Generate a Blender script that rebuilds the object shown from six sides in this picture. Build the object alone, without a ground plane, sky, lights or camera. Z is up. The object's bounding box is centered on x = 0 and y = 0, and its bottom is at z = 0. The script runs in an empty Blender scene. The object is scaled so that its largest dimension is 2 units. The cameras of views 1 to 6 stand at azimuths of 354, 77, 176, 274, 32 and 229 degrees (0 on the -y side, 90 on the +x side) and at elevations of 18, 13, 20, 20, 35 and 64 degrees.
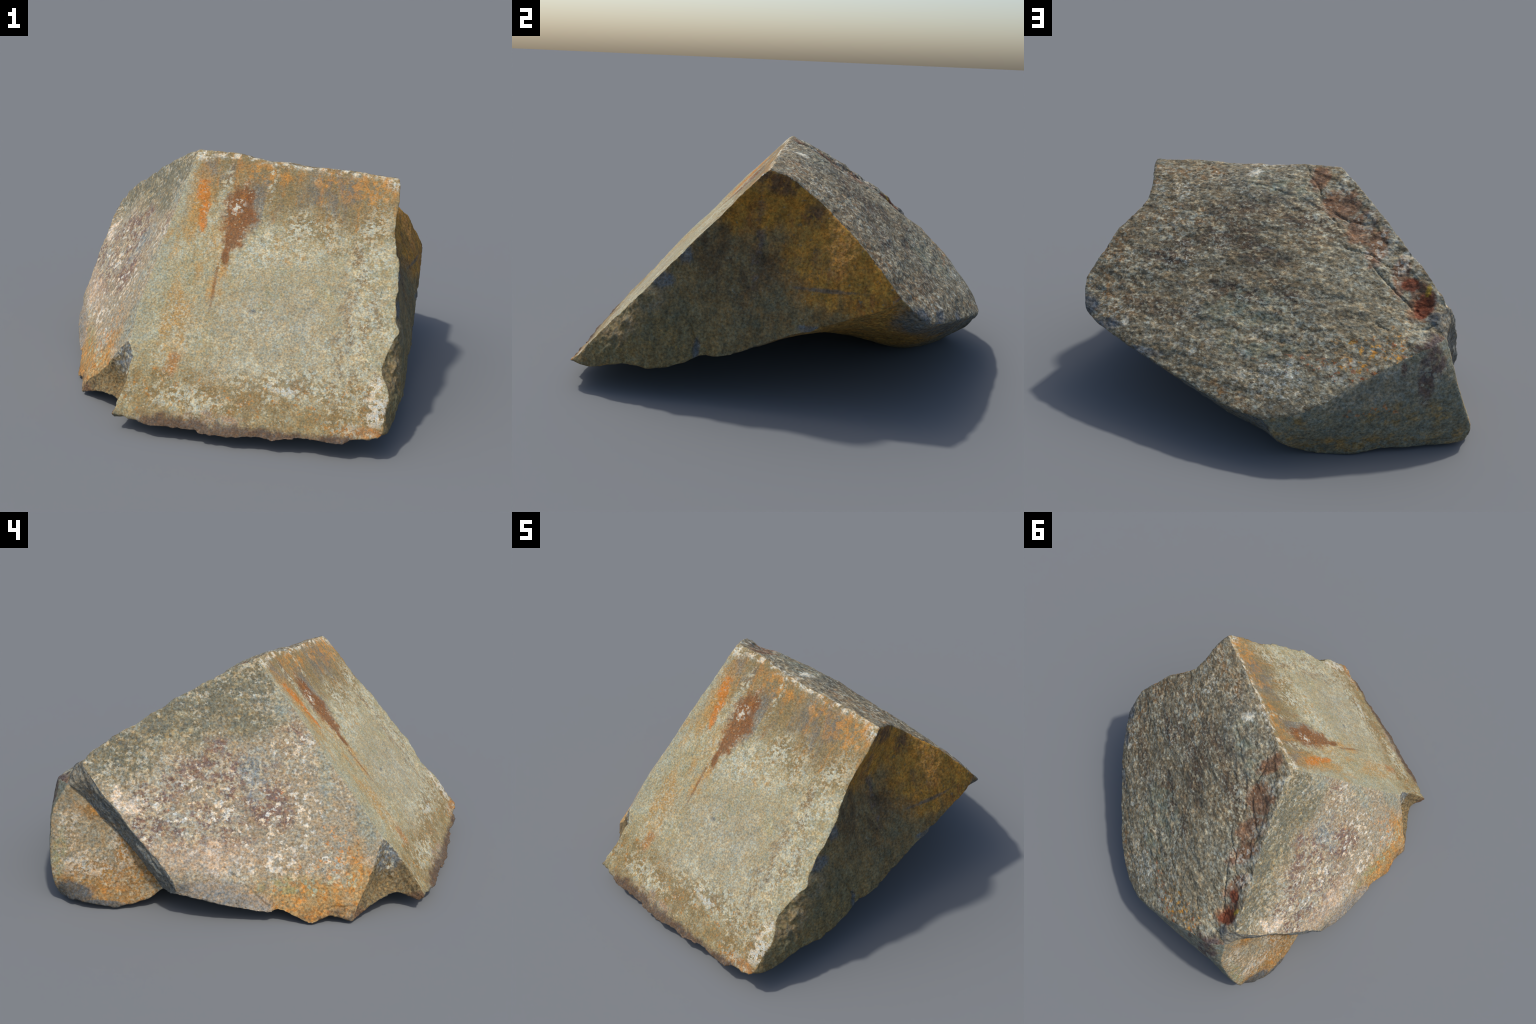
import bpy, bmesh, math
import numpy as np
from mathutils import Vector
from mathutils.geometry import delaunay_2d_cdt

SPACING = 0.0105          # mesh spacing of the raw facets (halved by one subdivision)

# ------------------------------------------------------------------ noise
def _hash(ix, iy, iz, seed):
    h = (ix * 374761393 + iy * 668265263 + iz * 2147483647 + seed * 144665) & 0xFFFFFFFF
    h = ((h ^ (h >> 13)) * 1274126177) & 0xFFFFFFFF
    h = ((h ^ (h >> 16)) * 2246822519) & 0xFFFFFFFF
    return (h ^ (h >> 15)) & 0xFFFF

def vnoise(p, seed=0):
    """smooth value noise in -1..1 at the points p (n,3)"""
    i = np.floor(p).astype(np.int64)
    f = p - i
    w = f * f * f * (f * (f * 6 - 15) + 10)
    out = np.zeros(len(p))
    for dx in (0, 1):
        for dy in (0, 1):
            for dz in (0, 1):
                c = _hash(i[:, 0] + dx, i[:, 1] + dy, i[:, 2] + dz, seed) / 32767.5 - 1
                k = (w[:, 0] if dx else 1 - w[:, 0]) * (w[:, 1] if dy else 1 - w[:, 1]) * (w[:, 2] if dz else 1 - w[:, 2])
                out += c * k
    return out

def fbm(p, scale, octaves=4, gain=0.5, seed=0, stretch=None):
    p = np.asarray(p, float)
    q = (p @ stretch.T if stretch is not None else p) / scale
    a, s, t = 1.0, np.zeros(len(p)), 0.0
    for o in range(octaves):
        s += a * vnoise(q * 2 ** o + 17.3 * o, seed + o)
        t += a
        a *= gain
    return s / t

def along(axis, factor):
    """matrix that squeezes space along one axis: noise comes out stretched along it"""
    a = np.array(axis, float); a /= np.linalg.norm(a)
    return np.eye(3) + (1.0 / factor - 1.0) * np.outer(a, a)

# ------------------------------------------------------------------ corners where the arrises meet
CORNER = dict(
    top_left=(-.295, .075, .994), top_right=(.573, -.222, .936),
    front_right=(.357, -.996, .104), front_left=(-.652, -.716, .080),
    notch_top=(-.590, -.525, .302), notch_foot=(-.799, -.405, .010),
    slab_heel=(-.861, .334, .113), slab_nape=(-.662, .765, .592),
    nook=(-.656, .831, .486), foot_tip=(-.776, .848, .026),
    right_end=(.866, .250, .490), back_toe=(.085, .975, .202),
    hidden=(-.775, .400, .090))

# arrises: (from, to, points in between, roughness of the broken line, softness of the edge)
ARRIS = dict(
    ridge=('top_left', 'top_right', [(-.20, .046, .993), (-.10, .012, .985), (.02, -.040, .968), (.15, -.085, .960),
           (.30, -.132, .956), (.44, -.176, .950)], .004, .2),
    left_arris=('top_left', 'notch_top', [(-.350, -.03, .883), (-.408, -.148, .752), (-.490, -.300, .568), (-.552, -.425, .428)], .003, .35),
    notch_front=('notch_top', 'front_left', [(-.574, -.570, .258), (-.590, -.607, .217), (-.597, -.641, .179), (-.617, -.672, .141), (-.636, -.699, .107)], .002, 0),
    hem=('front_left', 'front_right', [(-.60, -.735, .072), (-.514, -.786, .055), (-.418, -.808, .061), (-.28, -.852, .055), (-.17, -.886, .053),
         (-.059, -.904, .067), (-.026, -.922, .057), (.10, -.94, .076), (.141, -.951, .077), (.223, -.979, .072), (.274, -.976, .089)], .010, .15),
    right_arris=('front_right', 'top_right', [(.385, -.975, .123), (.397, -.931, .172), (.421, -.896, .214), (.417, -.863, .247), (.404, -.808, .298),
         (.467, -.731, .395), (.493, -.715, .419), (.483, -.680, .452), (.489, -.664, .470), (.492, -.613, .523), (.506, -.589, .552),
         (.520, -.537, .608), (.525, -.495, .653), (.516, -.478, .668), (.535, -.366, .787), (.549, -.334, .825), (.560, -.29, .870)], .003, 0),
    gable_arris=('top_right', 'right_end', [(.583, -.135, .905), (.590, -.055, .848), (.607, .005, .800), (.655, .055, .745), (.725, .108, .680), (.796, .180, .588)], .003, .1),
    gable_foot=('front_right', 'right_end', [(.40, -.965, .112), (.435, -.910, .100), (.50, -.777, .135), (.55, -.664, .128), (.594, -.544, .166), (.612, -.48, .200),
         (.652, -.392, .206), (.735, -.144, .310), (.765, -.060, .338), (.807, .072, .397), (.848, .190, .440)], .005, 0),
    back_foot=('right_end', 'back_toe', [(.870, .295, .447), (.848, .375, .382), (.755, .485, .350), (.63, .602, .320), (.44, .755, .270), (.24, .897, .222)], .004, .45),
    foot_brow=('back_toe', 'nook', [(-.03, .997, .230), (-.16, .994, .286), (-.37, .950, .395), (-.505, .920, .452), (-.60, .890, .487)], .004, .55),
    foot_hem=('back_toe', 'foot_tip', [(.04, .965, .115), (-.02, .945, .065), (-.13, .908, .006), (-.30, .915, .002), (-.42, .900, .018), (-.60, .868, .014), (-.71, .852, .014)], .005, .4),
    foot_arris=('nook', 'foot_tip', [(-.676, .884, .400), (-.700, .900, .320), (-.742, .895, .210), (-.788, .870, .100)], .002, .25),
    nape=('slab_nape', 'nook', [(-.622, .803, .565), (-.605, .826, .530)], .003, 0),
    roof_arris=('top_left', 'slab_nape', [(-.330, .152, .962), (-.370, .224, .926), (-.442, .364, .861), (-.510, .489, .784), (-.585, .624, .709), (-.643, .729, .639)], .005, .1),
    slab_rim=('slab_nape', 'slab_heel', [(-.690, .748, .575), (-.712, .712, .540), (-.742, .641, .465), (-.761, .585, .415), (-.784, .537, .361), (-.805, .480, .307),
         (-.824, .434, .262), (-.841, .383, .217), (-.863, .337, .163)], .003, 0),
    slab_foot=('slab_heel', 'notch_foot', [(-.876, .228, .104), (-.871, .149, .087), (-.86, .04, .066), (-.847, -.066, .050), (-.835, -.087, .061), (-.832, -.135, .050),
         (-.838, -.227, .006), (-.812, -.293, .032), (-.803, -.338, .030)], .005, .1),
    notch_side=('notch_foot', 'notch_top', [(-.779, -.424, .075), (-.735, -.446, .115), (-.698, -.470, .158), (-.662, -.490, .207), (-.630, -.502, .258)], .002, 0),
    notch_floor=('notch_foot', 'front_left', [(-.712, -.513, .067), (-.650, -.590, .078), (-.628, -.650, .060), (-.650, -.700, .050)], .004, .2),
    undercut=('nook', 'hidden', [(-.648, .778, .445), (-.688, .690, .370), (-.720, .580, .280), (-.752, .480, .180)], .003, 0),
    undercut_foot=('hidden', 'slab_heel', [(-.815, .368, .095)], .003, 0),
    foot_side_hem=('hidden', 'foot_tip', [(-.790, .450, .050), (-.805, .510, .027), (-.826, .600, .010), (-.835, .700, .030), (-.815, .790, .028)], .005, .2),
)
# facets: loop of arrises (with direction), inner points that bend the facet, texture recipe
FACET = dict(
    face=([('ridge', 1), ('right_arris', -1), ('hem', -1), ('notch_front', -1), ('left_arris', -1)],
          [(-.09, -.529, .440), (.14, -.43, .610), (-.25, -.2, .725), (.1, -.75, .275), (.12, -.20, .815), (.30, -.32, .753), (-.03,-.3,.685)]),
    cheek=([('left_arris', 1), ('notch_side', -1), ('slab_foot', -1), ('slab_rim', -1), ('roof_arris', -1)],
           [(-.787, .189, .266), (-.702, .668, .505), (-.552, .049, .547), (-.727, -.279, .210), (-.820, -.007, .113), (-.462, .24, .762), (-.642, .45, .56)]),
    back=([('roof_arris', 1), ('nape', 1), ('foot_brow', -1), ('back_foot', -1), ('gable_arris', -1), ('ridge', -1)],
          [(-.467, .839, .512), (-.579, .785, .550), (-.146, .080, .969), (.116, .036, .938), (.107, .746, .406), (.35, .30, .690), (-.2, .45, .746), (-.25, .60, .653), (0, .60, .566), (-.1, .75, .487), (-.36, .70, .590), (.5, .5, .455), (-.36, .36, .826), (-.25, .2, .912), (-.51, .61, .688), (.3,.75,.345)]),
    gable=([('right_arris', 1), ('gable_arris', 1), ('gable_foot', -1)],
           [(.527, -.274, .712), (.563, -.536, .394), (.635, -.27, .45), (.681, -.257, .319), (.599, -.504, .261), (.785, .02, .43), (.475, -.78, .27)]),
    foot_back=([('foot_hem', 1), ('foot_arris', -1), ('foot_brow', -1)], [(-.4, .952, .2), (-.12, .972, .14), (-.58, .922, .25)]),
    foot_side=([('foot_arris', 1), ('foot_side_hem', -1), ('undercut', -1)], [(-.705, .715, .335), (-.742, .690, .220), (-.785, .600, .085), (-.790, .72, .11)]),
    step=([('nape', 1), ('undercut', 1), ('undercut_foot', 1), ('slab_rim', -1)], [(-.785, .498, .262), (-.815, .425, .185), (-.735, .612, .395)]),
    notch=([('notch_side', 1), ('notch_front', 1), ('notch_floor', -1)], [(-.631, -.534, .082), (-.603, -.545, .180)]),
    underside=([('hem', 1), ('gable_foot', 1), ('back_foot', 1), ('foot_hem', 1), ('foot_side_hem', -1), ('undercut_foot', 1), ('slab_foot', 1), ('notch_floor', 1)],
               [(.02, .56, .004), (-.25, .75, .0), (-.55, .72, .0), (.05, .28, .12), (-.4, .25, .12), (.3, -.2, .17), (-.3, -.3, .075), (.1, -.65, .080), (.55, .27, .250), (.33, .45, .115), (.60, .50, .265), (.80, .35, .345), (.42, .66, .205), (.22, .82, .15), (.70,.18,.33)]),
)

def arris_line(name):
    a, b, mid, rough, soft = ARRIS[name]
    pts = np.array([CORNER[a]] + mid + [CORNER[b]], float)
    # Catmull-Rom, tension kept high so that breaks stay crisp
    ext = np.vstack([2 * pts[0] - pts[1], pts, 2 * pts[-1] - pts[-2]])
    fine = []
    for k in range(len(pts) - 1):
        p0, p1, p2, p3 = ext[k:k + 4]
        for t in np.linspace(0, 1, 24, endpoint=False):
            m1, m2 = (p2 - p0) * .30, (p3 - p1) * .30
            h = np.array([2*t**3 - 3*t*t + 1, t**3 - 2*t*t + t, -2*t**3 + 3*t*t, t**3 - t*t])
            fine.append(h[0]*p1 + h[1]*m1 + h[2]*p2 + h[3]*m2)
    fine = np.array(fine + [pts[-1]])
    d = np.r_[0, np.cumsum(np.linalg.norm(np.diff(fine, axis=0), axis=1))]
    n = max(3, int(round(d[-1] / SPACING)))
    s = np.linspace(0, d[-1], n + 1)
    line = np.stack([np.interp(s, d, fine[:, k]) for k in range(3)], 1)
    fade = np.clip(np.minimum(s, d[-1] - s) / .03, 0, 1)[:, None]
    jag = np.stack([fbm(line, .05, 3, .6, 11 * k + 3) for k in range(3)], 1)
    return line + jag * fade * rough

def tps(xy, z, q):
    def U(r2): return np.where(r2 > 1e-12, r2 * np.log(r2 + 1e-12), 0)
    n = len(xy)
    K = U(((xy[:, None] - xy[None]) ** 2).sum(2)) + np.eye(n) * 2e-4
    P = np.c_[np.ones(n), xy]
    A = np.block([[K, P], [P.T, np.zeros((3, 3))]])
    w = np.linalg.solve(A, np.r_[z, 0, 0, 0])
    out = np.empty(len(q))
    for k in range(0, len(q), 4000):
        c = q[k:k + 4000]
        out[k:k + 4000] = U(((c[:, None] - xy[None]) ** 2).sum(2)) @ w[:n] + np.c_[np.ones(len(c)), c] @ w[n:]
    return out

def build_rock_mesh():
    verts, soft, index = [], [], {}
    lines = {}
    for name in ARRIS:
        L = arris_line(name)
        a, b = ARRIS[name][:2]
        ids = []
        for k, p in enumerate(L):
            key = a if k == 0 else b if k == len(L) - 1 else None
            if key is not None and key in index:
                ids.append(index[key]); continue
            verts.append(p); soft.append(ARRIS[name][4])
            if key is not None:
                index[key] = len(verts) - 1
            ids.append(len(verts) - 1)
        lines[name] = ids
    faces, kinds = [], []
    for fi, (fname, (loop, inner)) in enumerate(FACET.items()):
        ring = []
        for name, d in loop:
            ids = lines[name] if d > 0 else lines[name][::-1]
            if ring and ring[-1] != ids[0]:
                raise RuntimeError('open loop %s at %s' % (fname, name))
            ring += ids if not ring else ids[1:]
        assert ring[0] == ring[-1], fname
        ring = ring[:-1]
        B = np.array([verts[i] for i in ring])
        c = B.mean(0)
        nrm = np.zeros(3)
        for k in range(len(B)):
            nrm += np.cross(B[k] - c, B[(k + 1) % len(B)] - c)
        if fname == 'underside': nrm = np.array([0, 0, -1.])
        nrm /= np.linalg.norm(nrm)
        ux = np.cross(nrm, [.3, .2, .93]); ux /= np.linalg.norm(ux)
        uy = np.cross(nrm, ux)
        uv = np.c_[(B - c) @ ux, (B - c) @ uy]; hz = (B - c) @ nrm
        lo, hi = uv.min(0), uv.max(0)
        gx, gy = np.meshgrid(np.arange(lo[0], hi[0], SPACING), np.arange(lo[1], hi[1], SPACING * .866))
        gx = gx + (np.arange(gx.shape[0]) % 2)[:, None] * SPACING / 2
        g = np.c_[gx.ravel(), gy.ravel()]
        rng = np.random.default_rng(fi + 5)
        g += rng.uniform(-.22, .22, g.shape) * SPACING
        # keep points inside the ring and clear of it
        inside = np.zeros(len(g), bool)
        x0, y0 = uv[:, 0], uv[:, 1]; x1, y1 = np.roll(x0, -1), np.roll(y0, -1)
        for k in range(len(uv)):
            cr = (y0[k] > g[:, 1]) != (y1[k] > g[:, 1])
            if cr.any():
                xx = x0[k] + (g[:, 1] - y0[k]) * (x1[k] - x0[k]) / (y1[k] - y0[k] + 1e-15)
                inside ^= cr & (g[:, 0] < xx)
        g = g[inside]
        dmin = np.full(len(g), 9.)
        for k in range(len(uv)):
            dmin = np.minimum(dmin, np.hypot(g[:, 0] - uv[k, 0], g[:, 1] - uv[k, 1]))
        g = g[dmin > SPACING * .6]
        I = np.array(inner)
        step = max(1, len(ring) // 160)
        cu = np.r_[uv[::step], np.c_[(I - c) @ ux, (I - c) @ uy]]
        cz = np.r_[hz[::step], (I - c) @ nrm]
        zh = tps(cu, cz, g)
        n0 = len(ring)
        pts2 = [Vector(p) for p in np.r_[uv, g]]
        r = delaunay_2d_cdt(pts2, [(k, (k + 1) % n0) for k in range(n0)], [], 1, 1e-7)
        if len(r[0]) != len(pts2):
            print('WARNING crossing arrises in', fname, len(r[0]) - len(pts2))
        base = len(verts)
        P3 = c + g[:, :1] * ux + g[:, 1:] * uy + zh[:, None] * nrm
        verts.extend(P3); soft.extend([None] * len(P3))
        origin = [o[0] if o else None for o in r[3]]
        for f in r[2]:
            ids = [origin[i] for i in f]
            if None in ids: continue
            faces.append([ring[i] if i < n0 else base + i - n0 for i in ids]); kinds.append(fi)
    return np.array(verts), soft, faces, kinds
# ------------------------------------------------------------------ cracks: (facet, depth, width, polyline)
CRACK = [
    ('back', .007, .0035, [(.238, -.029, .925), (.155, .062, .882), (.053, .114, .872), (-.046, .174, .854), (-.134, .221, .844), (-.172, .261, .826), (-.228, .304, .809), (-.262, .361, .777), (-.295, .426, .738)]),
    ('back', .009, .004, [(-.139, .045, .975), (-.151, .096, .940), (-.188, .158, .905), (-.196, .196, .880)]),
    ('back', .009, .004, [(-.173, .241, .840), (-.249, .289, .826), (-.313, .339, .807), (-.387, .372, .803), (-.444, .380, .812)]),
    ('back', .010, .004, [(-.257, .427, .727), (-.292, .468, .707), (-.355, .496, .703), (-.391, .514, .700), (-.442, .562, .679), (-.496, .574, .685)]),
    ('back', .012, .005, [(-.386, .563, .663), (-.427, .612, .638), (-.466, .665, .611), (-.513, .722, .581), (-.559, .779, .553)]),
    ('back', .008, .004, [(-.372, .775, .504), (-.413, .805, .494)]),
    ('back', .010, .005, [(-.526, .821, .513), (-.569, .826, .521), (-.598, .812, .539)]),
    ('cheek', .010, .004, [(-.791, .146, .214), (-.807, .049, .155), (-.820, -.007, .113), (-.834, -.061, .072)]),
    ('cheek', .010, .005, [(-.778, -.426, .075), (-.778, -.335, .066), (-.792, -.291, .058)]),
    ('gable', .010, .005, [(.563, -.536, .394), (.58, -.525, .33), (.597, -.507, .270), (.606, -.49, .21)]),
    ('gable', .007, .006, [(.643, -.266, .450), (.66, -.262, .38), (.681, -.255, .310)]),
    ('foot_side', .007, .004, [(-.70, .70, .365), (-.708, .735, .345), (-.715, .79, .31)]),
    ('foot_back', .008, .005, [(-.44, .918, .165), (-.52, .91, .17), (-.60, .905, .205), (-.65, .893, .25)]),
    ('face', .005, .003, [(-.562, -.49, .325), (-.535, -.495, .335), (-.525, -.48, .35), (-.50, -.462, .368)]),
]
# the rusty scab on the back facet: a thin layer has spalled off inside this outline
SCAB = [(-.139, .050, .971), (-.262, .140, .938), (-.345, .275, .862), (-.420, .385, .800), (-.462, .500, .730), (-.548, .612, .670), (-.608, .745, .588), (-.567, .781, .554),
        (-.529, .739, .574), (-.469, .639, .630), (-.441, .571, .672), (-.347, .485, .709), (-.309, .382, .774), (-.192, .246, .842), (-.178, .160, .901)]

def seg_distance(P, line):
    d = np.full(len(P), 9.)
    for a, b in zip(line[:-1], line[1:]):
        ab = b - a
        t = np.clip((P - a) @ ab / (ab @ ab), 0, 1)
        d = np.minimum(d, np.linalg.norm(P - a - t[:, None] * ab, axis=1))
    return d

def in_outline(uv, poly):
    inside = np.zeros(len(uv), bool)
    for (x0, y0), (x1, y1) in zip(poly, np.roll(poly, -1, 0)):
        cr = (y0 > uv[:, 1]) != (y1 > uv[:, 1])
        inside ^= cr & (uv[:, 0] < x0 + (uv[:, 1] - y0) * (x1 - x0) / (y1 - y0 + 1e-15))
    return inside

def smoothstep(a, b, x):
    t = np.clip((x - a) / (b - a), 0, 1)
    return t * t * (3 - 2 * t)

def split_once(V, F, K, extra):
    """midpoint subdivision of a triangle mesh"""
    E = np.sort(np.r_[F[:, [0, 1]], F[:, [1, 2]], F[:, [2, 0]]], 1)
    key = E[:, 0].astype(np.int64) * len(V) + E[:, 1]
    uk, inv = np.unique(key, return_inverse=True)
    a, b = uk // len(V), uk % len(V)
    m = inv.reshape(3, -1).T + len(V)
    V2 = np.r_[V, (V[a] + V[b]) / 2]
    ex = [np.r_[x, (x[a] + x[b]) / 2] for x in extra]
    F2 = np.r_[np.c_[F[:, 0], m[:, 0], m[:, 2]], np.c_[m[:, 0], F[:, 1], m[:, 1]], np.c_[m[:, 2], m[:, 1], F[:, 2]], m]
    return V2, F2, np.tile(K, 4), ex

def edges_of(F):
    E = np.sort(np.r_[F[:, [0, 1]], F[:, [1, 2]], F[:, [2, 0]]], 1)
    return np.unique(E, axis=0)

def diffuse(X, E, n, rate):
    """n rounds of neighbour averaging; rate is a number or one per vertex"""
    N = len(X)
    deg = np.bincount(E.ravel(), minlength=N).astype(float)
    flat = X.ndim == 1
    X = X[:, None] if flat else X.copy()
    r = rate[:, None] if isinstance(rate, np.ndarray) else rate
    for _ in range(n):
        S = np.stack([np.bincount(E[:, 0], X[E[:, 1], k], N) + np.bincount(E[:, 1], X[E[:, 0], k], N) for k in range(X.shape[1])], 1)
        X = X + r * (S / deg[:, None] - X)
    return X[:, 0] if flat else X

def vertex_normals(V, F):
    n = np.cross(V[F[:, 1]] - V[F[:, 0]], V[F[:, 2]] - V[F[:, 0]])
    N = np.zeros_like(V)
    for k in range(3):
        for c in range(3):
            N[:, c] += np.bincount(F[:, k], n[:, c], len(V))
    return N / (np.linalg.norm(N, axis=1)[:, None] + 1e-12)

def shape_rock():
    names = list(FACET)
    V, soft, faces, kinds = build_rock_mesh()
    bm = bmesh.new()
    vs = [bm.verts.new(p) for p in V]
    bm.verts.ensure_lookup_table()
    for f, k in zip(faces, kinds):
        bf = bm.faces.new([vs[i] for i in f]); bf.material_index = k
    bmesh.ops.triangulate(bm, faces=bm.faces[:])
    bmesh.ops.recalc_face_normals(bm, faces=bm.faces[:])
    bm.verts.index_update()
    F = np.array([[v.index for v in f.verts] for f in bm.faces]); K = np.array([f.material_index for f in bm.faces])
    bm.free()
    # round the worn arrises, leave the broken ones crisp
    E = edges_of(F)
    on_edge = np.array([0. if s is None else s for s in soft])
    hard = np.array([s is not None and s < .05 for s in soft])
    w = diffuse(on_edge, E, 4, .6) * 2.2
    w = np.clip(w, 0, 1)
    V = diffuse(V, E, 7, .55 * w)
    V = diffuse(V, E, 1, np.where(hard, .12, .35))
    W = np.zeros((len(V), len(names)))
    for k in range(len(names)):
        m = K == k
        W[:, k] = np.bincount(F[m].ravel(), minlength=len(V))
    W /= W.sum(1)[:, None]
    sharp = np.array([0. if s is None else max(0., 1 - s * 2) for s in soft])
    V, F, K, (W, sharp) = split_once(V, F, K, [W, sharp])
    E = edges_of(F)
    W = diffuse(W, E, 3, .5)
    V = diffuse(V, E, 1, .2)
    w = {n: W[:, k] for k, n in enumerate(names)}
    N = vertex_normals(V, F)
    edge = np.clip(diffuse(sharp, E, 5, .6) * 2.5, 0, 1)          # 1 along fresh breaks
    # --- relief
    d = np.zeros(len(V))
    broad = fbm(V, .32, 3, .5, 1)
    lump = fbm(V, .09, 4, .55, 7)
    grit = fbm(V, .022, 3, .6, 21)
    d += broad * (.006 * w['face'] + .008 * w['cheek'] + .008 * w['back'] + .010 * w['gable'] + .008 * w['foot_back'] + .006 * w['foot_side'] + -.0 * w['underside'] + .004 * w['step'] + .003 * w['notch'])
    d += lump * (.0022 * w['face'] + .0040 * w['cheek'] + .0050 * w['back'] + .0042 * w['gable'] + .0060 * w['foot_back'] + .0040 * w['foot_side'] + .005 * w['underside'] + .006 * w['step'] + .005 * w['notch'])
    d += grit * (.0011 * w['face'] + .0018 * w['cheek'] + .0022 * w['back'] + .0010 * w['gable'] + .0014 * w['foot_back'] + .0012 * w['foot_side'] + .003 * w['underside'] + .002 * w['step'] + .002 * w['notch'])
    # slaty plates on the back: small terraces that run across the slope
    plate = fbm(V, .060, 4, .6, 41, along((.93, -.30, .10), 2.6))
    terrace = (np.floor(plate * 5 + .5) + smoothstep(.30, .70, plate * 5 + .5 - np.floor(plate * 5 + .5)) - .5) / 5
    d += terrace * .010 * w['back'] * (1 - smoothstep(.85, .95, V[:, 1]))
    # splintered lamination on the broken rims
    lam = fbm(V, .05, 4, .65, 51, along((-.25, -.62, -.74), 4))
    lam = np.abs(lam) * 2 - .4
    d += lam * (.009 * w['step'] + .006 * w['notch'])
    # shell-shaped spalls down the gable close to the front edge
    g = np.exp(-((V[:, 0] - .47) ** 2 / .05 ** 2 + (V[:, 1] + .80) ** 2 / .13 ** 2 + (V[:, 2] - .27) ** 2 / .13 ** 2))
    shell = np.abs(fbm(V, .075, 4, .6, 61, along((-.2, -.7, .7), .55)))
    d += (shell * .030 - .002) * g * w['gable']
    swirl = fbm(V, .06, 4, .6, 71, along((.1, .2, -1), 2.2))
    d += (np.abs(swirl) - .3) * .007 * w['gable']
    # chipped arrises
    chip = fbm(V, .035, 3, .6, 81)
    d -= np.clip(chip - .15, 0, 1) * .012 * edge
    # curled, crumbly lip of the hem
    hem = seg_distance(V, np.array([CORNER['front_left']] + ARRIS['hem'][2] + [CORNER['front_right']]))
    d += (1 - smoothstep(.01, .06, hem)) * fbm(V, .03, 3, .6, 91) * .006
    # spalled scab
    S = np.array(SCAB); c0 = S.mean(0)
    nb = np.array((.215, .576, .788)); bx = np.cross(nb, (0, 0, 1.)); bx /= np.linalg.norm(bx); by = np.cross(nb, bx)
    wob = np.stack([fbm(V, .03, 3, .6, 100 + k) for k in range(2)], 1) * .012
    uv = np.c_[(V - c0) @ bx, (V - c0) @ by] + wob
    ins = (in_outline(uv, np.c_[(S - c0) @ bx, (S - c0) @ by]) & (w['back'] > .3)).astype(float)
    ins = diffuse(ins, E, 2, .5)
    d -= ins * .006 * w['back']
    for facet, depth, width, line in CRACK:
        L = np.array(line)
        near = np.linalg.norm(V - L.mean(0), axis=1) < .45
        P = V[near] + np.stack([fbm(V[near], .025, 3, .6, 200 + k) for k in range(3)], 1) * .010
        P0 = V[near]
        # measure in the facet's own plane: drop the part along the normal
        n = N[near]
        gate = np.clip(w[facet][near] * 1.5, 0, 1)
        best = np.full(len(P), 9.)
        for a, b in zip(L[:-1], L[1:]):
            ab = b - a
            t = np.clip((P - a) @ ab / (ab @ ab), 0, 1)
            r = P - a - t[:, None] * ab
            off = np.abs((r * n).sum(1))
            r = r - (r * n).sum(1)[:, None] * n
            best = np.minimum(best, np.where(off < .08, np.linalg.norm(r, axis=1), 9.))
        mod = .6 + .4 * fbm(P0, .05, 2, .5, 300)
        d[near] -= np.exp(-(best / width) ** 2) * depth * 1.4 * gate * mod
    V = V + N * d[:, None]
    V[:, 2] += .007 * smoothstep(.03, .35, V[:, 2]) - .002
    V[:, 2] = np.where(V[:, 2] < .004, .004 * np.exp(V[:, 2] / .004 - 1), V[:, 2])   # it rests on the ground
    # the colour border wanders a little across worn (ragged) arrises and keeps to the crisp ones
    W2 = diffuse(W, E, 10, .5)[F].mean(1)
    C = V[F].mean(1)
    wander = np.stack([fbm(C, .03, 3, .6, 400 + k) for k in range(len(names))], 1)
    K = np.argmax(W2 + wander * .35 * (1 - edge[F].mean(1))[:, None] * (W2 > .08), 1)
    return V, F, K, names
# ------------------------------------------------------------------ materials
def frame_of(normal):
    """Euler angles of a facet frame: x across, y up the slope, z out of the facet"""
    from mathutils import Matrix
    n = Vector(normal).normalized()
    x = Vector((0, 0, 1)).cross(n).normalized()
    y = n.cross(x)
    return Matrix((x, y, n)).transposed().to_euler()

FRAME = {k: frame_of(n) for k, n in dict(
    face=(-.199, -.700, .686), cheek=(-.833, -.183, .522), back=(.215, .576, .788), gable=(.897, -.389, .211),
    foot_back=(-.131, .977, -.170), foot_side=(-.946, .061, .317), step=(-.5, .7, -.5), notch=(-.6, -.7, .3), underside=(.3, .2, -.93)).items()}

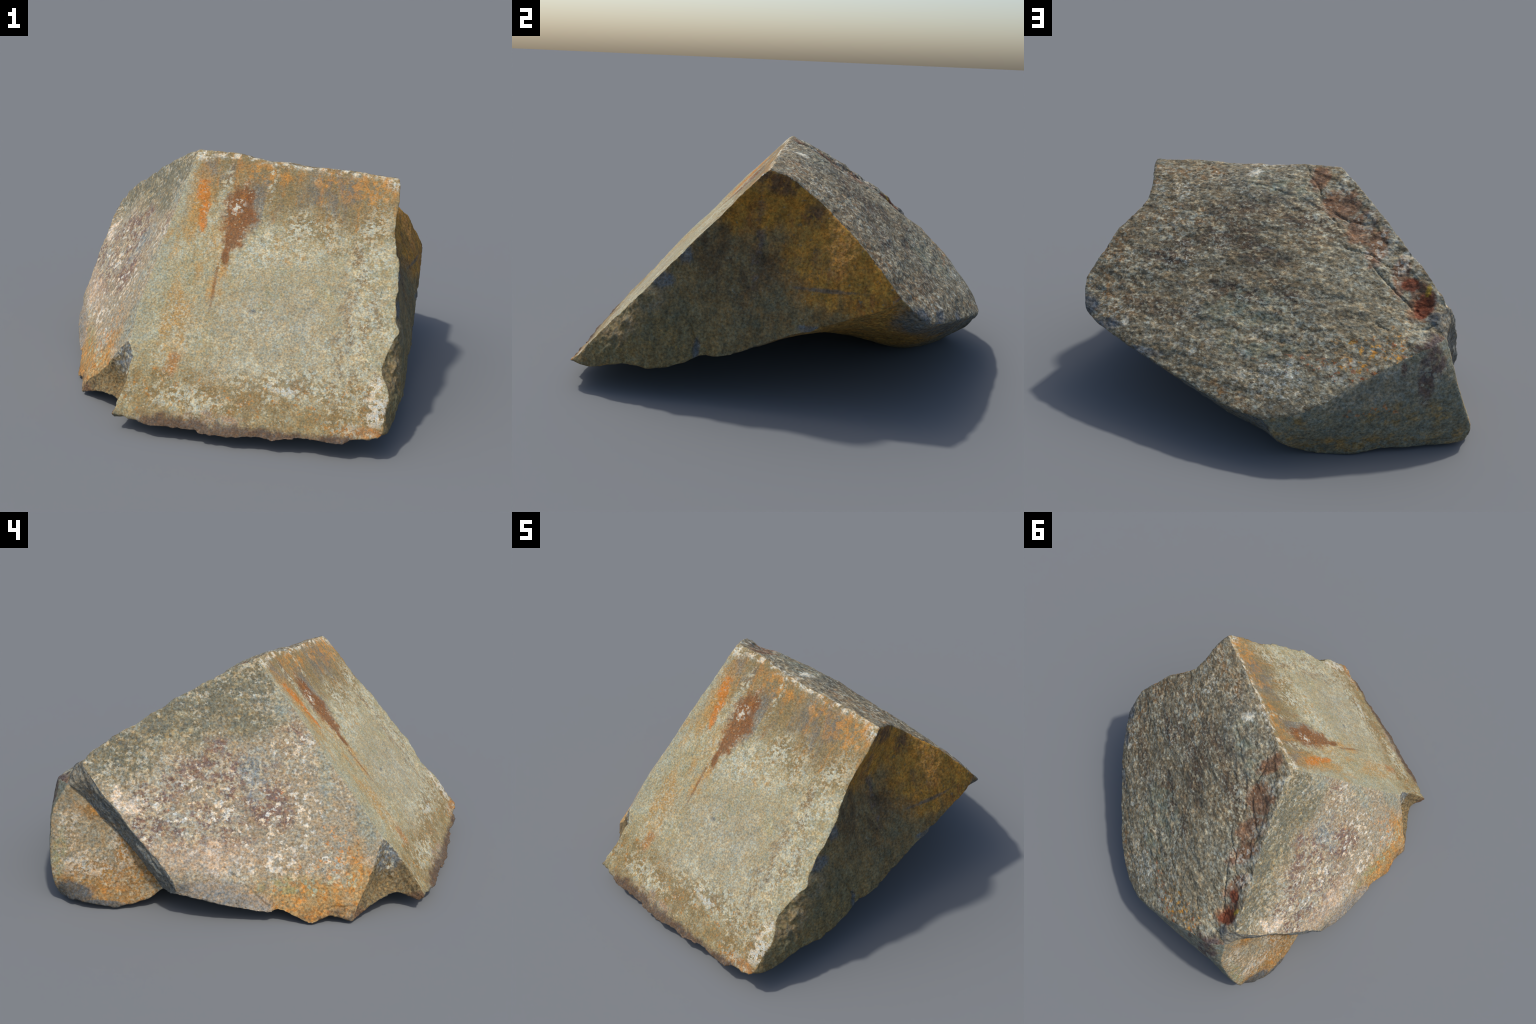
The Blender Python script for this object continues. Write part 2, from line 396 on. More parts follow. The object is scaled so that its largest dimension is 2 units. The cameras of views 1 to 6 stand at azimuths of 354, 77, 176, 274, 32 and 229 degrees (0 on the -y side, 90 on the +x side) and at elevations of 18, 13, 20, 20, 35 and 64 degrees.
class Paint:
    """layers of colour, each laid over the last through a mask made of nodes"""
    def __init__(self, name, facet):
        self.mat = bpy.data.materials.new(name); self.mat.use_nodes = True
        self.nt = self.mat.node_tree; self.facet = facet
        self.bsdf = self.nt.nodes['Principled BSDF']
        self.co = self.nt.nodes.new('ShaderNodeTexCoord').outputs['Object']
        self.col = None; self.k = 0

    def _in(self, sock, v):
        if isinstance(v, bpy.types.NodeSocket): self.nt.links.new(v, sock)
        else: sock.default_value = v

    def math(self, op, a, b=0.0, clamp=False):
        n = self.nt.nodes.new('ShaderNodeMath'); n.operation = op; n.use_clamp = clamp
        self._in(n.inputs[0], a); self._in(n.inputs[1], b)
        return n.outputs[0]

    def mul(self, *s):
        r = s[0]
        for t in s[1:]: r = self.math('MULTIPLY', r, t)
        return r

    def most(self, *s):
        r = s[0]
        for t in s[1:]: r = self.math('MAXIMUM', r, t)
        return r

    def inv(self, s): return self.math('SUBTRACT', 1.0, s)

    def step(self, v, lo, hi):
        n = self.nt.nodes.new('ShaderNodeMapRange'); n.interpolation_type = 'SMOOTHSTEP'
        self._in(n.inputs[0], v); n.inputs[1].default_value = lo; n.inputs[2].default_value = hi
        if lo > hi:
            n.inputs[1].default_value, n.inputs[2].default_value = hi, lo
            n.inputs[3].default_value, n.inputs[4].default_value = 1, 0
        return n.outputs[0]

    def space(self, at=(0, 0, 0), size=(1, 1, 1)):
        n = self.nt.nodes.new('ShaderNodeMapping'); n.vector_type = 'TEXTURE'
        self.nt.links.new(self.co, n.inputs[0])
        n.inputs[1].default_value = at; n.inputs[2].default_value = FRAME[self.facet]; n.inputs[3].default_value = size
        return n.outputs[0]

    # (nodes are made strictly after the nodes that feed them, and point / colour / float sockets are
    #  never crossed: this keeps the shader small enough for the renderer)
    def noise(self, grain, detail=3, rough=.6, stretch=(1, 1, 1), color=False):
        """noise with lumps of about `grain` metres; stretch runs across / up / out of the facet"""
        self.k += 1
        v = self.space((.37 * self.k, .71 * self.k, 0), stretch)
        n = self.nt.nodes.new('ShaderNodeTexNoise')
        self.nt.links.new(v, n.inputs['Vector'])
        n.inputs['Scale'].default_value = .5 / grain; n.inputs['Detail'].default_value = detail
        n.inputs['Roughness'].default_value = rough
        return n.outputs['Color' if color else 'Fac']

    def blob(self, at, w, h, soft=.5, ragged=.5, grain=.03, deep=None):
        """patch of half-width w (across) and half-height h (up the slope) with a ragged border"""
        v = self.space(at, (w * 2.5, h * 2.5, (deep or max(w, h) * 1.5) * 2.5))
        g = self.nt.nodes.new('ShaderNodeTexGradient'); g.gradient_type = 'SPHERICAL'
        self.nt.links.new(v, g.inputs[0])
        wob = self.mul(self.math('SUBTRACT', self.noise(grain, 4, .65), .5), ragged * 3 / 2.5)
        r = self.math('SUBTRACT', g.outputs['Fac'], wob)
        return self.step(r, 1 - (1 + soft) / 2.5, 1 - (1 - soft) / 2.5)

    def blobs(self, *defs, **kw):
        return self.most(*[self.blob(d[0], d[1], d[2], **kw) for d in defs])

    def spots(self, size, fill=.35, density=.5, warp=.6, soft=.12):
        """scattered irregular lichen discs"""
        self.k += 1
        wob = self.mul(self.math('SUBTRACT', self.noise(size * .3, 3, .65), .5), warp * 1.1)
        p = self.space((.53 * self.k, .29 * self.k, 0))
        v = self.nt.nodes.new('ShaderNodeTexVoronoi'); v.inputs['Scale'].default_value = 1 / size
        self.nt.links.new(p, v.inputs['Vector'])
        sep = self.nt.nodes.new('ShaderNodeSeparateColor'); self.nt.links.new(v.outputs['Color'], sep.inputs[0])
        pick = self.step(sep.outputs[0], 1 - density, 1 - density + .02)
        rad = self.mul(self.math('ADD', sep.outputs[1], .35), fill)
        d = self.math('ADD', self.math('SUBTRACT', rad, v.outputs['Distance']), wob)
        return self.mul(pick, self.step(d, -soft * .3, soft))

    def over(self, color, mask=None, amount=1.0):
        color = (*color, 1)
        if self.col is None:
            n = self.nt.nodes.new('ShaderNodeRGB'); n.outputs[0].default_value = color; self.col = n.outputs[0]; return
        m = self.mul(mask, amount) if amount != 1 else mask
        n = self.nt.nodes.new('ShaderNodeMix'); n.data_type = 'RGBA'
        self._in(n.inputs[0], m); self.nt.links.new(self.col, n.inputs[6]); n.inputs[7].default_value = color
        self.col = n.outputs[2]

    def grainy(self, grain, strength, chroma=.5, stretch=(1, 1, 1), detail=2):
        """multiply by a mineral grain: light and dark crystals, some warm (iron), some cool (mica)"""
        f = self.noise(grain, detail, .7, stretch)
        t = self.step(self.noise(grain * 1.3, detail, .7, stretch), .34, .66)
        g = self.nt.nodes.new('ShaderNodeCombineColor')
        for i in range(3): self.nt.links.new(f, g.inputs[i])
        b = self.nt.nodes.new('ShaderNodeBrightContrast')
        self.nt.links.new(g.outputs[0], b.inputs[0]); b.inputs[1].default_value = .5; b.inputs[2].default_value = strength * 8 - 1
        w = self.nt.nodes.new('ShaderNodeMix'); w.data_type = 'RGBA'
        self.nt.links.new(t, w.inputs[0])
        w.inputs[6].default_value = (1 - .24 * chroma, 1 + .02 * chroma, 1 + .32 * chroma, 1)
        w.inputs[7].default_value = (1 + .30 * chroma, 1 - .02 * chroma, 1 - .42 * chroma, 1)
        for c in (b.outputs[0], w.outputs[2]):
            x = self.nt.nodes.new('ShaderNodeMix'); x.data_type = 'RGBA'; x.blend_type = 'MULTIPLY'; x.inputs[0].default_value = 1
            self.nt.links.new(self.col, x.inputs[6]); self.nt.links.new(c, x.inputs[7])
            self.col = x.outputs[2]

    def islands(self, grain, cover=.3, patchy=.12, crisp=.035):
        """amoeba-shaped lichen islands of about `grain` metres; cover runs 0..1"""
        hi = .5 + (.5 - cover) * .42
        a = self.noise(grain, 5, .62)
        b = self.mul(self.math('SUBTRACT', self.noise(patchy, 2, .5), .5), .5)
        return self.step(self.math('ADD', a, b), hi, hi + crisp)

    def done(self, bump=.6, grain=.006, rough=.85):
        self.nt.links.new(self.col, self.bsdf.inputs['Base Color'])
        self.bsdf.inputs['Roughness'].default_value = rough
        self.bsdf.inputs['Specular IOR Level'].default_value = .25
        b = self.nt.nodes.new('ShaderNodeBump'); b.inputs['Strength'].default_value = bump; b.inputs['Distance'].default_value = .004
        h = self.math('ADD', self.noise(grain, 4, .65), self.mul(self.noise(grain * 3, 3, .6), 1.2))
        self.nt.links.new(h, b.inputs['Height']); self.nt.links.new(b.outputs[0], self.bsdf.inputs['Normal'])
        return self.mat

# palette
STONE = (.312, .276, .160); PALE = (.420, .400, .290); CREAM = (.56, .52, .41); OCHRE = (.36, .215, .070); ORANGE = (.52, .19, .022)
RUST = (.175, .072, .024); BROWN = (.165, .105, .055); UMBER = (.095, .062, .040); OLIVE = (.185, .165, .095); SLATE = (.115, .122, .118); PURPLE = (.150, .090, .075)
DARK = (.060, .055, .045); BLUEGREY = (.20, .215, .20); MOSS = (.22, .23, .11)

def paint_face():
    p = Paint('rock_front_face', 'face')
    down = (1, 3.2, 1)
    p.over(STONE)
    p.over(PALE, p.step(p.noise(.05, 4, .7), .50, .66), .55)
    p.over((.30, .27, .20), p.blob((.014, -.596, .402), .30, .28, .9, .5, .06), .55)
    p.over(MOSS, p.mul(p.step(p.noise(.04, 4, .7), .53, .68), p.blob((-.02, -.42, .53), .4, .35, .8)), .35)
    p.over(OCHRE, p.mul(p.step(p.noise(.045, 5, .7, down), .44, .62), p.blobs(((-.37, -.34, .552), .13, .40), ((-.25, -.40, .525), .06, .25), ((.07, -.364, .654), .10, .07), ragged=.6)), .75)
    # weathered band under the ridge: ochre, dark grey and orange streaks running down
    band = p.blobs(((-.16, -.03, .92), .17, .15), ((.06, -.12, .885), .20, .17), ((.33, -.24, .85), .27, .21), ragged=.7, grain=.05)
    p.over((.205, .150, .068), band, .92)
    p.over((.42, .185, .035), p.mul(band, p.step(p.noise(.022, 4, .7, down), .53, .68)), .55)
    p.over((.13, .125, .115), p.mul(p.blobs(((-.225, -.009, .931), .10, .08), ((.29, -.22, .865), .14, .15), ((-.04, -.19, .80), .08, .15)), p.step(p.noise(.03, 4, .7, down), .40, .58)), .62)
    p.over((.42, .20, .045), p.mul(p.blobs(((.027, -.085, .925), .13, .05), ((.45, -.235, .90), .12, .09), ((.27, -.17, .925), .06, .05)), p.step(p.noise(.018, 4, .7), .42, .58)), .75)
    # stains
    p.over((.36, .20, .055), p.blob((-.292, -.10, .825), .055, .12, .6, .8, .025), .65)
    p.over((.46, .150, .016), p.blobs(((-.280, -.085, .84), .026, .055), ((-.272, -.145, .785), .019, .085), ((-.285, -.215, .715), .014, .04), soft=.45, ragged=.95, grain=.018), .75)
    p.over(RUST, p.blob((-.238, -.415, .515), .007, .10, .7, 1.0, .02), .6)
    # brown mottling on the right and along the foot
    mott = p.step(p.noise(.030, 5, .72, (1, 1.6, 1)), .47, .58)
    p.over(BROWN, p.mul(mott, p.blobs(((.375, -.46, .65), .06, .17), ((.335, -.66, .43), .09, .20), ((.30, -.78, .30), .12, .14), ((.20, -.85, .20), .28, .09), ((-.10, -.80, .18), .22, .07))), .62)
    foot = p.blobs(((-.42, -.72, .17), .26, .15), ((-.08, -.83, .14), .38, .12), ((.22, -.90, .15), .28, .14), ragged=.6, grain=.05)
    p.over((.205, .145, .060), p.mul(foot, p.step(p.noise(.035, 5, .7), .32, .56)), .85)
    p.over((.40, .17, .030), p.mul(p.most(foot, p.blob((-.42, -.631, .24), .05, .04)), p.step(p.noise(.014, 4, .7), .57, .68)), .75)
    p.over((.33, .14, .04), p.blobs(((-.415, -.625, .245), .028, .045), ((.31, -.965, .112), .09, .025), ragged=.9, grain=.015), .55)
    # pale lichen crusts
    crust = p.most(p.islands(.009, .46, .05), p.mul(p.spots(.016, .5, .5, .8), .7))
    p.over(PALE, p.mul(crust, p.blobs(((-.03, -.335, .645), .17, .09), ((.17, -.34, .70), .16, .12), ((.42, -.50, .62), .09, .28), ((.37, -.72, .38), .10, .22), ((.05, -.775, .23), .30, .075), ((-.175, -.10, .855), .026, .13), ((.03, -.11, .91), .018, .12), ((-.36, -.74, .15), .16, .05), ragged=.6)), .9)
    p.over(PALE, p.mul(p.islands(.007, .36, .10), p.inv(p.mul(band, .8))), .55)
    p.over(RUST, p.blobs(((-.118, -.185, .782), .072, .125), ((-.140, -.250, .715), .055, .10), ((-.183, -.315, .64), .018, .08), soft=.35, ragged=.70, grain=.022), .90)
    p.over((.33, .12, .02), p.mul(p.blob((-.125, -.20, .77), .06, .12), p.step(p.noise(.012, 3, .6), .55, .66)), .6)
    p.over(PALE, p.mul(p.islands(.008, .30, .06), p.blob((-.125, -.20, .77), .08, .15)), .85)
    p.over((.50, .47, .38), p.mul(p.islands(.010, .50, .05), p.blobs(((.368, -.905, .185), .05, .075), ((.385, -.85, .235), .04, .05), ((.02, -.79, .225), .05, .03), ((-.13, -.175, .80), .03, .03))), .85)
    p.over(CREAM, p.mul(p.step(p.noise(.016, 4, .7), .46, .58), p.blobs(((.40, -.165, .957), .16, .028), ((.16, -.090, .962), .16, .020), ((-.10, .008, .985), .18, .022), ((-.275, .05, .98), .05, .03), ((.55, -.24, .92), .03, .04), ragged=.5, grain=.02)), .85)
    # grey-green strip beside the left arris
    p.over((.285, .285, .205), p.blobs(((-.375, -.10, .79), .045, .16), ((-.49, -.32, .545), .055, .20), ((-.555, -.46, .38), .05, .14), ragged=.6), .62)
    # dark earthy lip
    p.over((.078, .047, .035), p.blobs(((-.38, -.825, .055), .28, .060), ((-.08, -.905, .052), .26, .050), ((.20, -.972, .068), .20, .034), soft=.35, ragged=.5, grain=.03), .85)
    p.over((.27, .19, .135), p.mul(p.blobs(((-.25, -.808, .098), .14, .020), ragged=.6), p.step(p.noise(.02), .4, .6)), .7)
    p.over(SLATE, p.blob((-.088, -.532, .440), .016, .009, .5, .9, .006), .7)
    p.over(DARK, p.mul(p.spots(.030, .16, .5, .9), p.step(p.noise(.08), .5, .6)), .5)
    p.grainy(.0036, .23, .42)
    p.grainy(.014, .09, .18, (1, 1.5, 1))
    return p.done(.55, .004)

def paint_cheek():
    p = Paint('rock_left_cheek', 'cheek')
    p.over((.275, .232, .160))
    p.over((.295, .247, .172), p.blobs(((-.70, .20, .38), .40, .30), ((-.60, -.1, .45), .25, .35)), .6)
    shade = p.blobs(((-.39, .25, .88), .22, .19), ((-.48, .40, .78), .22, .17), ((-.63, .62, .635), .18, .14), ((-.34, .06, .91), .12, .13), ((-.44, .10, .77), .14, .08), ragged=.55, grain=.06)
    p.over((.140, .132, .088), shade, .85)
    p.over((.30, .265, .165), p.mul(shade, p.step(p.noise(.022, 5, .72), .52, .63)), .75)
    p.over((.110, .115, .105), p.mul(p.step(p.noise(.030, 4, .7), .52, .64), p.blobs(((-.60, .60, .66), .20, .10), ((-.45, .40, .81), .20, .08))), .6)
    p.over((.36, .27, .13), p.mul(p.step(p.noise(.016, 4, .7), .54, .66), p.blobs(((-.58, .47, .65), .25, .12), ((-.46, .12, .73), .14, .10))), .6)
    purp = p.blobs(((-.627, .338, .542), .13, .07), ((-.701, .448, .463), .10, .09), ((-.553, .206, .615), .09, .07), ((-.771, .472, .36), .10, .08), ((-.60, .12, .53), .16, .12), ((-.74, .25, .36), .20, .11), ((-.432, -.10, .69), .05, .06), ((-.63, -.03, .46), .10, .13), ragged=.7, grain=.04)
    p.over(PURPLE, p.mul(purp, p.step(p.noise(.030, 5, .75), .43, .57)), .85)
    p.over((.33, .12, .035), p.mul(purp, p.step(p.noise(.011, 4, .7), .62, .70)), .75)
    p.over(BLUEGREY, p.mul(p.blob((-.558, .055, .553), .055, .10, .5, .6, .03), p.step(p.noise(.012, 3), .30, .50)), .80)
    p.over((.12, .13, .125), p.mul(p.blobs(((-.545, .07, .58), .05, .02), ((-.735, .225, .33), .02, .03)), p.step(p.noise(.008, 3), .42, .56)), .8)
    # pale and white lichen
    p.over((.40, .365, .27), p.islands(.010, .40, .12), .65)
    where = p.blobs(((-.70, .25, .40), .34, .22), ((-.47, -.13, .62), .12, .12), ((-.66, -.12, .37), .22, .20), ((-.73, -.14, .22), .30, .07), ragged=.3)
    p.over((.54, .49, .40), p.mul(p.islands(.0165, .31, .07, .03), where), .88)
    p.over((.58, .54, .45), p.mul(p.spots(.034, .22, .40, 1.3), where), .80)
    p.over((.55, .46, .36), p.mul(p.blobs(((-.772, .19, .262), .035, .06), ((-.79, .18, .22), .02, .05), ((-.725, .60, .475), .02, .05), ((-.736, .544, .44), .03, .03), soft=.3, ragged=.9, grain=.02), p.step(p.noise(.008, 3), .3, .5)), .85)
    p.over((.40, .30, .21), p.blobs(((-.80, .25, .26), .28, .07)), .5)
    # orange toe
    toe = p.blobs(((-.79, -.22, .085), .21, .10), ((-.715, -.43, .145), .06, .16), ((-.82, -.15, .055), .16, .05), ragged=.6, grain=.05)
    p.over((.34, .20, .065), toe, .80)
    p.over((.45, .185, .030), p.mul(toe, p.step(p.noise(.014, 5, .72), .49, .62)), .75)
    p.over((.50, .19, .03), p.mul(p.blobs(((-.639, -.29, .303), .05, .06), ((-.68, -.38, .21), .09, .12), ((-.70, -.24, .22), .09, .04)), p.step(p.noise(.012, 4, .7), .55, .64)), .8)
    p.over((.33, .36, .25), p.mul(toe, p.spots(.018, .6, .5, .9), p.blob((-.745, -.22, .16), .22, .06)), .8)
    p.over(MOSS, p.mul(p.blobs(((-.765, -.13, .14), .13, .04)), p.step(p.noise(.02, 4), .45, .6)), .7)
    p.over((.13, .085, .05), p.mul(p.blobs(((-.80, -.34, .035), .14, .035)), p.step(p.noise(.02, 4), .4, .58)), .8)
    # bare grey heel below the crack
    p.over((.255, .222, .178), p.blobs(((-.858, .20, .125), .16, .055), ((-.848, .06, .09), .12, .040), ((-.85, -.01, .07), .06, .03), soft=.3, ragged=.25), .9)
    p.over(SLATE, p.mul(p.blobs(((-.868, .19, .10), .20, .035), ((-.865, .30, .14), .04, .05)), p.step(p.noise(.02, 4, .7, (3, 1, 1)), .46, .60)), .6)
    # grey-green beside the arris
    p.over((.245, .255, .195), p.blobs(((-.362, -.05, .84), .035, .13), ((-.465, -.25, .62), .03, .22), ((-.565, -.455, .38), .05, .13), ragged=.6), .60)
    p.over(CREAM, p.mul(p.step(p.noise(.018, 4, .7), .52, .62), p.blobs(((-.44, .345, .855), .45, .018), ((-.69, .73, .57), .10, .06))), .55)
    p.grainy(.0048, .28, .42)
    p.grainy(.014, .13, .22)
    return p.done(.7, .005)

def paint_back():
    p = Paint('rock_back', 'back')
    fol = (2.2, 1, 1)
    p.over((.172, .141, .088))
    p.over((.085, .056, .038), p.mul(p.step(p.noise(.06, 4, .65, fol), .46, .62), p.blobs(((.12, .55, .53), .35, .25), ((.4, .35, .62), .3, .3), ((.0, .3, .75), .3, .2))), .75)
    p.over((.20, .178, .120), p.blobs(((-.15, .92, .33), .35, .10), ((-.30, .60, .63), .20, .22), ((-.42, .80, .50), .2, .1), ragged=.4), .75)
    p.over((.16, .155, .120), p.blobs(((.10, .05, .91), .25, .10), ((.0, .15, .86), .2, .08)), .5)
    p.over((.24, .135, .055), p.mul(p.blobs(((.746, .231, .597), .10, .14), ((.77, .41, .455), .14, .12), ((.366, -.06, .92), .16, .05), ((.54, -.10, .90), .06, .07), ((.45, .15, .75), .15, .08), ((.3, .88, .26), .2, .06)), p.step(p.noise(.03, 5, .7), .45, .60)), .75)
    # salt-and-pepper lichen
    p.over((.305, .280, .195), p.step(p.noise(.0105, 4, .72, (1.6, 1, 1)), .515, .60), .85)
    p.over((.355, .335, .245), p.most(p.islands(.011, .30, .10), p.mul(p.spots(.017, .5, .4, .8), p.step(p.noise(.09, 3, .65), .45, .60))), .70)
    p.over((.45, .43, .345), p.mul(p.islands(.007, .25, .08), p.blobs(((.55, .30, .60), .30, .35), ((.35, .0, .88), .30, .12), ((-.05, .92, .34), .35, .10), ragged=.3)), .75)
    p.over((.38, .36, .28), p.mul(p.spots(.030, .55, .40, .8), p.blobs(((-.15, .88, .37), .45, .13), ((.25, .75, .38), .25, .15))), .7)
    p.over((.080, .066, .052), p.step(p.noise(.0085, 4, .72, (1.8, 1, 1)), .575, .65), .72)
    p.over((.155, .185, .135), p.mul(p.blobs(((.102, .734, .405), .17, .07), ((.062, .053, .913), .06, .05), ((-.05, .12, .88), .15, .06), ((.15, .60, .50), .2, .1)), p.step(p.noise(.03, 4), .42, .60)), .55)
    p.over(CREAM, p.blobs(((.10, .03, .945), .03, .03), ((.66, .50, .40), .012, .02), ((.60, -.09, .87), .02, .02), ragged=.8, grain=.015), .7)
    # rusty scab where a layer came away
    scab = p.blobs(((-.200, .115, .945), .042, .075), ((-.275, .255, .865), .080, .080), ((-.355, .385, .800), .060, .10), ((-.415, .48, .738), .045, .10), ((-.495, .61, .665), .036, .09), ((-.555, .72, .595), .042, .09), soft=.22, ragged=.6, grain=.035, deep=.3)
    p.over((.185, .103, .058), scab, .88)
    p.over((.115, .062, .038), p.mul(scab, p.step(p.noise(.02, 4, .7, fol), .5, .62)), .7)
    p.over((.35, .31, .25), p.mul(scab, p.spots(.028, .55, .55, .9), p.blob((-.43, .50, .73), .12, .22)), .85)
    p.over((.33, .30, .23), p.mul(scab, p.islands(.011, .27, .07)), .8)
    p.over((.36, .34, .26), p.mul(p.blobs(((-.31, .165, .94), .03, .08), ((-.405, .33, .855), .028, .10), ((-.485, .47, .78), .024, .10), ((-.565, .60, .705), .022, .09), ((-.63, .72, .63), .02, .06), ragged=.5, deep=.3), p.step(p.noise(.014, 4, .7), .40, .54)), .8)
    red = p.blobs(((-.575, .740, .588), .042, .060), ((-.53, .655, .645), .035, .03), soft=.25, ragged=.45, grain=.02, deep=.3)
    p.over((.155, .042, .018), red, .93)
    p.over((.36, .25, .03), p.blob((-.600, .690, .632), .012, .03, .4, .8, .01), .75)
    # orange flecks low on the left, violet crust near the foot
    p.over((.50, .24, .035), p.mul(p.blobs(((-.473, .818, .501), .035, .045), ((-.44, .86, .465), .05, .03), ((-.279, .90, .385), .12, .03), ((-.38, .87, .44), .16, .05)), p.step(p.noise(.014, 4, .7), .53, .62)), .9)
    p.over((.27, .085, .025), p.mul(p.blobs(((-.45, .875, .455), .20, .04), ((-.20, .90, .37), .35, .05)), p.step(p.noise(.014, 4, .7), .57, .64)), .8)
    p.over((.095, .062, .055), p.mul(p.blobs(((-.62, .87, .485), .060, .045), ((-.56, .89, .46), .05, .03)), p.step(p.noise(.018, 4), .36, .52)), .9)
    p.over((.105, .115, .120), p.blobs(((-.615, .80, .555), .035, .03), ((.84, .34, .40), .06, .05), ((.76, .455, .36), .08, .025), ((.60, .62, .325), .10, .018), soft=.4, ragged=.5), .85)
    p.over(CREAM, p.mul(p.step(p.noise(.020, 4, .7), .50, .60), p.blobs(((.15, -.075, .965), .45, .016), ((-.45, .40, .83), .03, .05), ((-.53, .55, .74), .03, .08))), .6)
    p.grainy(.0055, .34, .32, (1.5, 1, 1))
    p.grainy(.0170, .24, .18, (1.5, 1, 1))
    return p.done(.9, .007)

def paint_gable():
    p = Paint('rock_gable', 'gable')
    swirl = (1, 1.7, 1)
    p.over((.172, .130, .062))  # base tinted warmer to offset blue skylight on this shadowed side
    p.over((.178, .142, .066), p.blobs(((.50, -.70, .24), .30, .16), ((.46, -.77, .33), .10, .12), ragged=.4), .7)
    p.over((.235, .185, .115), p.mul(p.blobs(((.46, -.78, .31), .11, .10), ((.49, -.66, .42), .05, .07)), p.step(p.noise(.03, 5, .7), .42, .60)), .75)
    p.over((.105, .098, .058), p.mul(p.blobs(((.56, -.56, .30), .20, .16), ((.66, -.28, .40), .14, .14)), p.step(p.noise(.05, 5, .7, swirl), .44, .62)), .65)
    p.over((.24, .19, .06), p.mul(p.blob((.53, -.65, .20), .25, .10), p.step(p.noise(.006, 3, .7), .60, .68)), .7)
    rusty = p.blobs(((.615, -.14, .83), .16, .13), ((.56, -.29, .78), .13, .10), ((.70, -.01, .70), .15, .16), ((.78, .10, .58), .14, .15), ((.83, .17, .47), .15, .07), ((.66, -.10, .62), .10, .10), ((.74, .02, .55), .14, .12), ragged=.6, grain=.05)
    p.over((.33, .165, .026), rusty, .92)
    p.over((.42, .205, .030), p.mul(rusty, p.step(p.noise(.025, 5, .72, swirl), .48, .62)), .70)
    p.over((.19, .085, .030), p.mul(rusty, p.step(p.noise(.045, 5, .7, swirl), .53, .66)), .70)
    p.over((.135, .130, .090), p.mul(rusty, p.step(p.noise(.010, 4, .7), .60, .68)), .75)
    p.over((.46, .24, .075), p.mul(p.blob((.715, .045, .70), .05, .13, .6, .6), p.step(p.noise(.008, 3), .45, .6)), .7)
    p.over((.085, .058, .030), p.mul(p.blobs(((.544, -.414, .62), .15, .08), ((.622, -.249, .58), .09, .10), ((.59, -.36, .52), .12, .12), ragged=.6), p.step(p.noise(.045, 5, .7, swirl), .36, .58)), .86)
    p.over((.19, .115, .045), p.mul(p.blobs(((.70, -.12, .50), .20, .17), ((.60, -.30, .66), .14, .10)), p.step(p.noise(.04, 5, .7, swirl), .45, .62)), .7)
    p.over((.20, .185, .135), p.mul(p.blobs(((.627, -.324, .431), .25, .16), ((.70, -.14, .44), .12, .12)), p.step(p.noise(.007, 4, .75), .59, .67)), .7)
    p.over((.11, .085, .08), p.mul(p.blob((.60, -.27, .66), .02, .18, .6, .8), p.step(p.noise(.02), .4, .6)), .6)
    p.over((.105, .055, .030), p.mul(p.blobs(((.585, -.16, .885), .07, .05), ((.635, -.05, .79), .05, .05), ((.57, -.21, .91), .05, .03)), p.step(p.noise(.015, 4), .36, .52)), .85)
    p.over((.105, .108, .104), p.blobs(((.490, -.625, .485), .05, .030), ((.601, -.497, .223), .014, .045), ((.86, .285, .455), .05, .05), ((.755, -.075, .345), .05, .014), ((.525, -.535, .59), .03, .03), soft=.35, ragged=.5, grain=.02), .88)
    p.over((.100, .095, .085), p.blob((.76, -.01, .50), .11, .007, .6, 1.0, .03), .7)
    p.grainy(.0050, .27, .35)
    p.grainy(.016, .18, .25, swirl)
    return p.done(.7, .006)

def paint_foot_back():
    p = Paint('rock_foot_back', 'foot_back')
    p.over((.155, .158, .118))
    p.over((.185, .180, .140), p.blob((-.40, .955, .34), .25, .08, .6, .5), .7)
    p.over((.115, .120, .095), p.mul(p.step(p.noise(.05, 4, .7), .50, .65), p.blob((-.4, .93, .12), .5, .16)), .7)
    p.over((.25, .165, .055), p.mul(p.blobs(((-.424, .925, .207), .12, .05), ((-.604, .898, .192), .10, .05), ((-.02, .97, .17), .08, .08), ((-.35, .92, .06), .40, .05), ((-.7, .87, .06), .10, .05)), p.step(p.noise(.03, 5, .72), .44, .62)), .80)
    p.over((.36, .13, .03), p.mul(p.blobs(((-.38, .94, .235), .10, .03), ((-.28, .95, .23), .05, .02)), p.step(p.noise(.012, 4), .55, .65)), .7)
    p.over((.095, .066, .058), p.mul(p.blobs(((-.565, .925, .355), .035, .10), ((-.60, .91, .42), .05, .06), ((-.47, .94, .40), .012, .03), soft=.35, ragged=.5, grain=.03), p.step(p.noise(.02), .28, .45)), .88)
    p.over((.27, .26, .20), p.mul(p.spots(.035, .5, .6, .5), p.blobs(((-.57, .925, .35), .09, .12), ((-.62, .90, .40), .06, .08), ((-.1, .99, .26), .2, .04))), .75)
    p.over((.30, .27, .20), p.mul(p.step(p.noise(.016, 4, .7), .47, .58), p.blobs(((-.16, 1.0, .285), .25, .035), ((-.40, .945, .40), .15, .03))), .7)
    p.over((.27, .26, .22), p.step(p.noise(.006, 4, .75), .63, .70), .6)
    p.grainy(.0055, .28, .30)
    p.grainy(.020, .16, .2)
    return p.done(.7, .006)

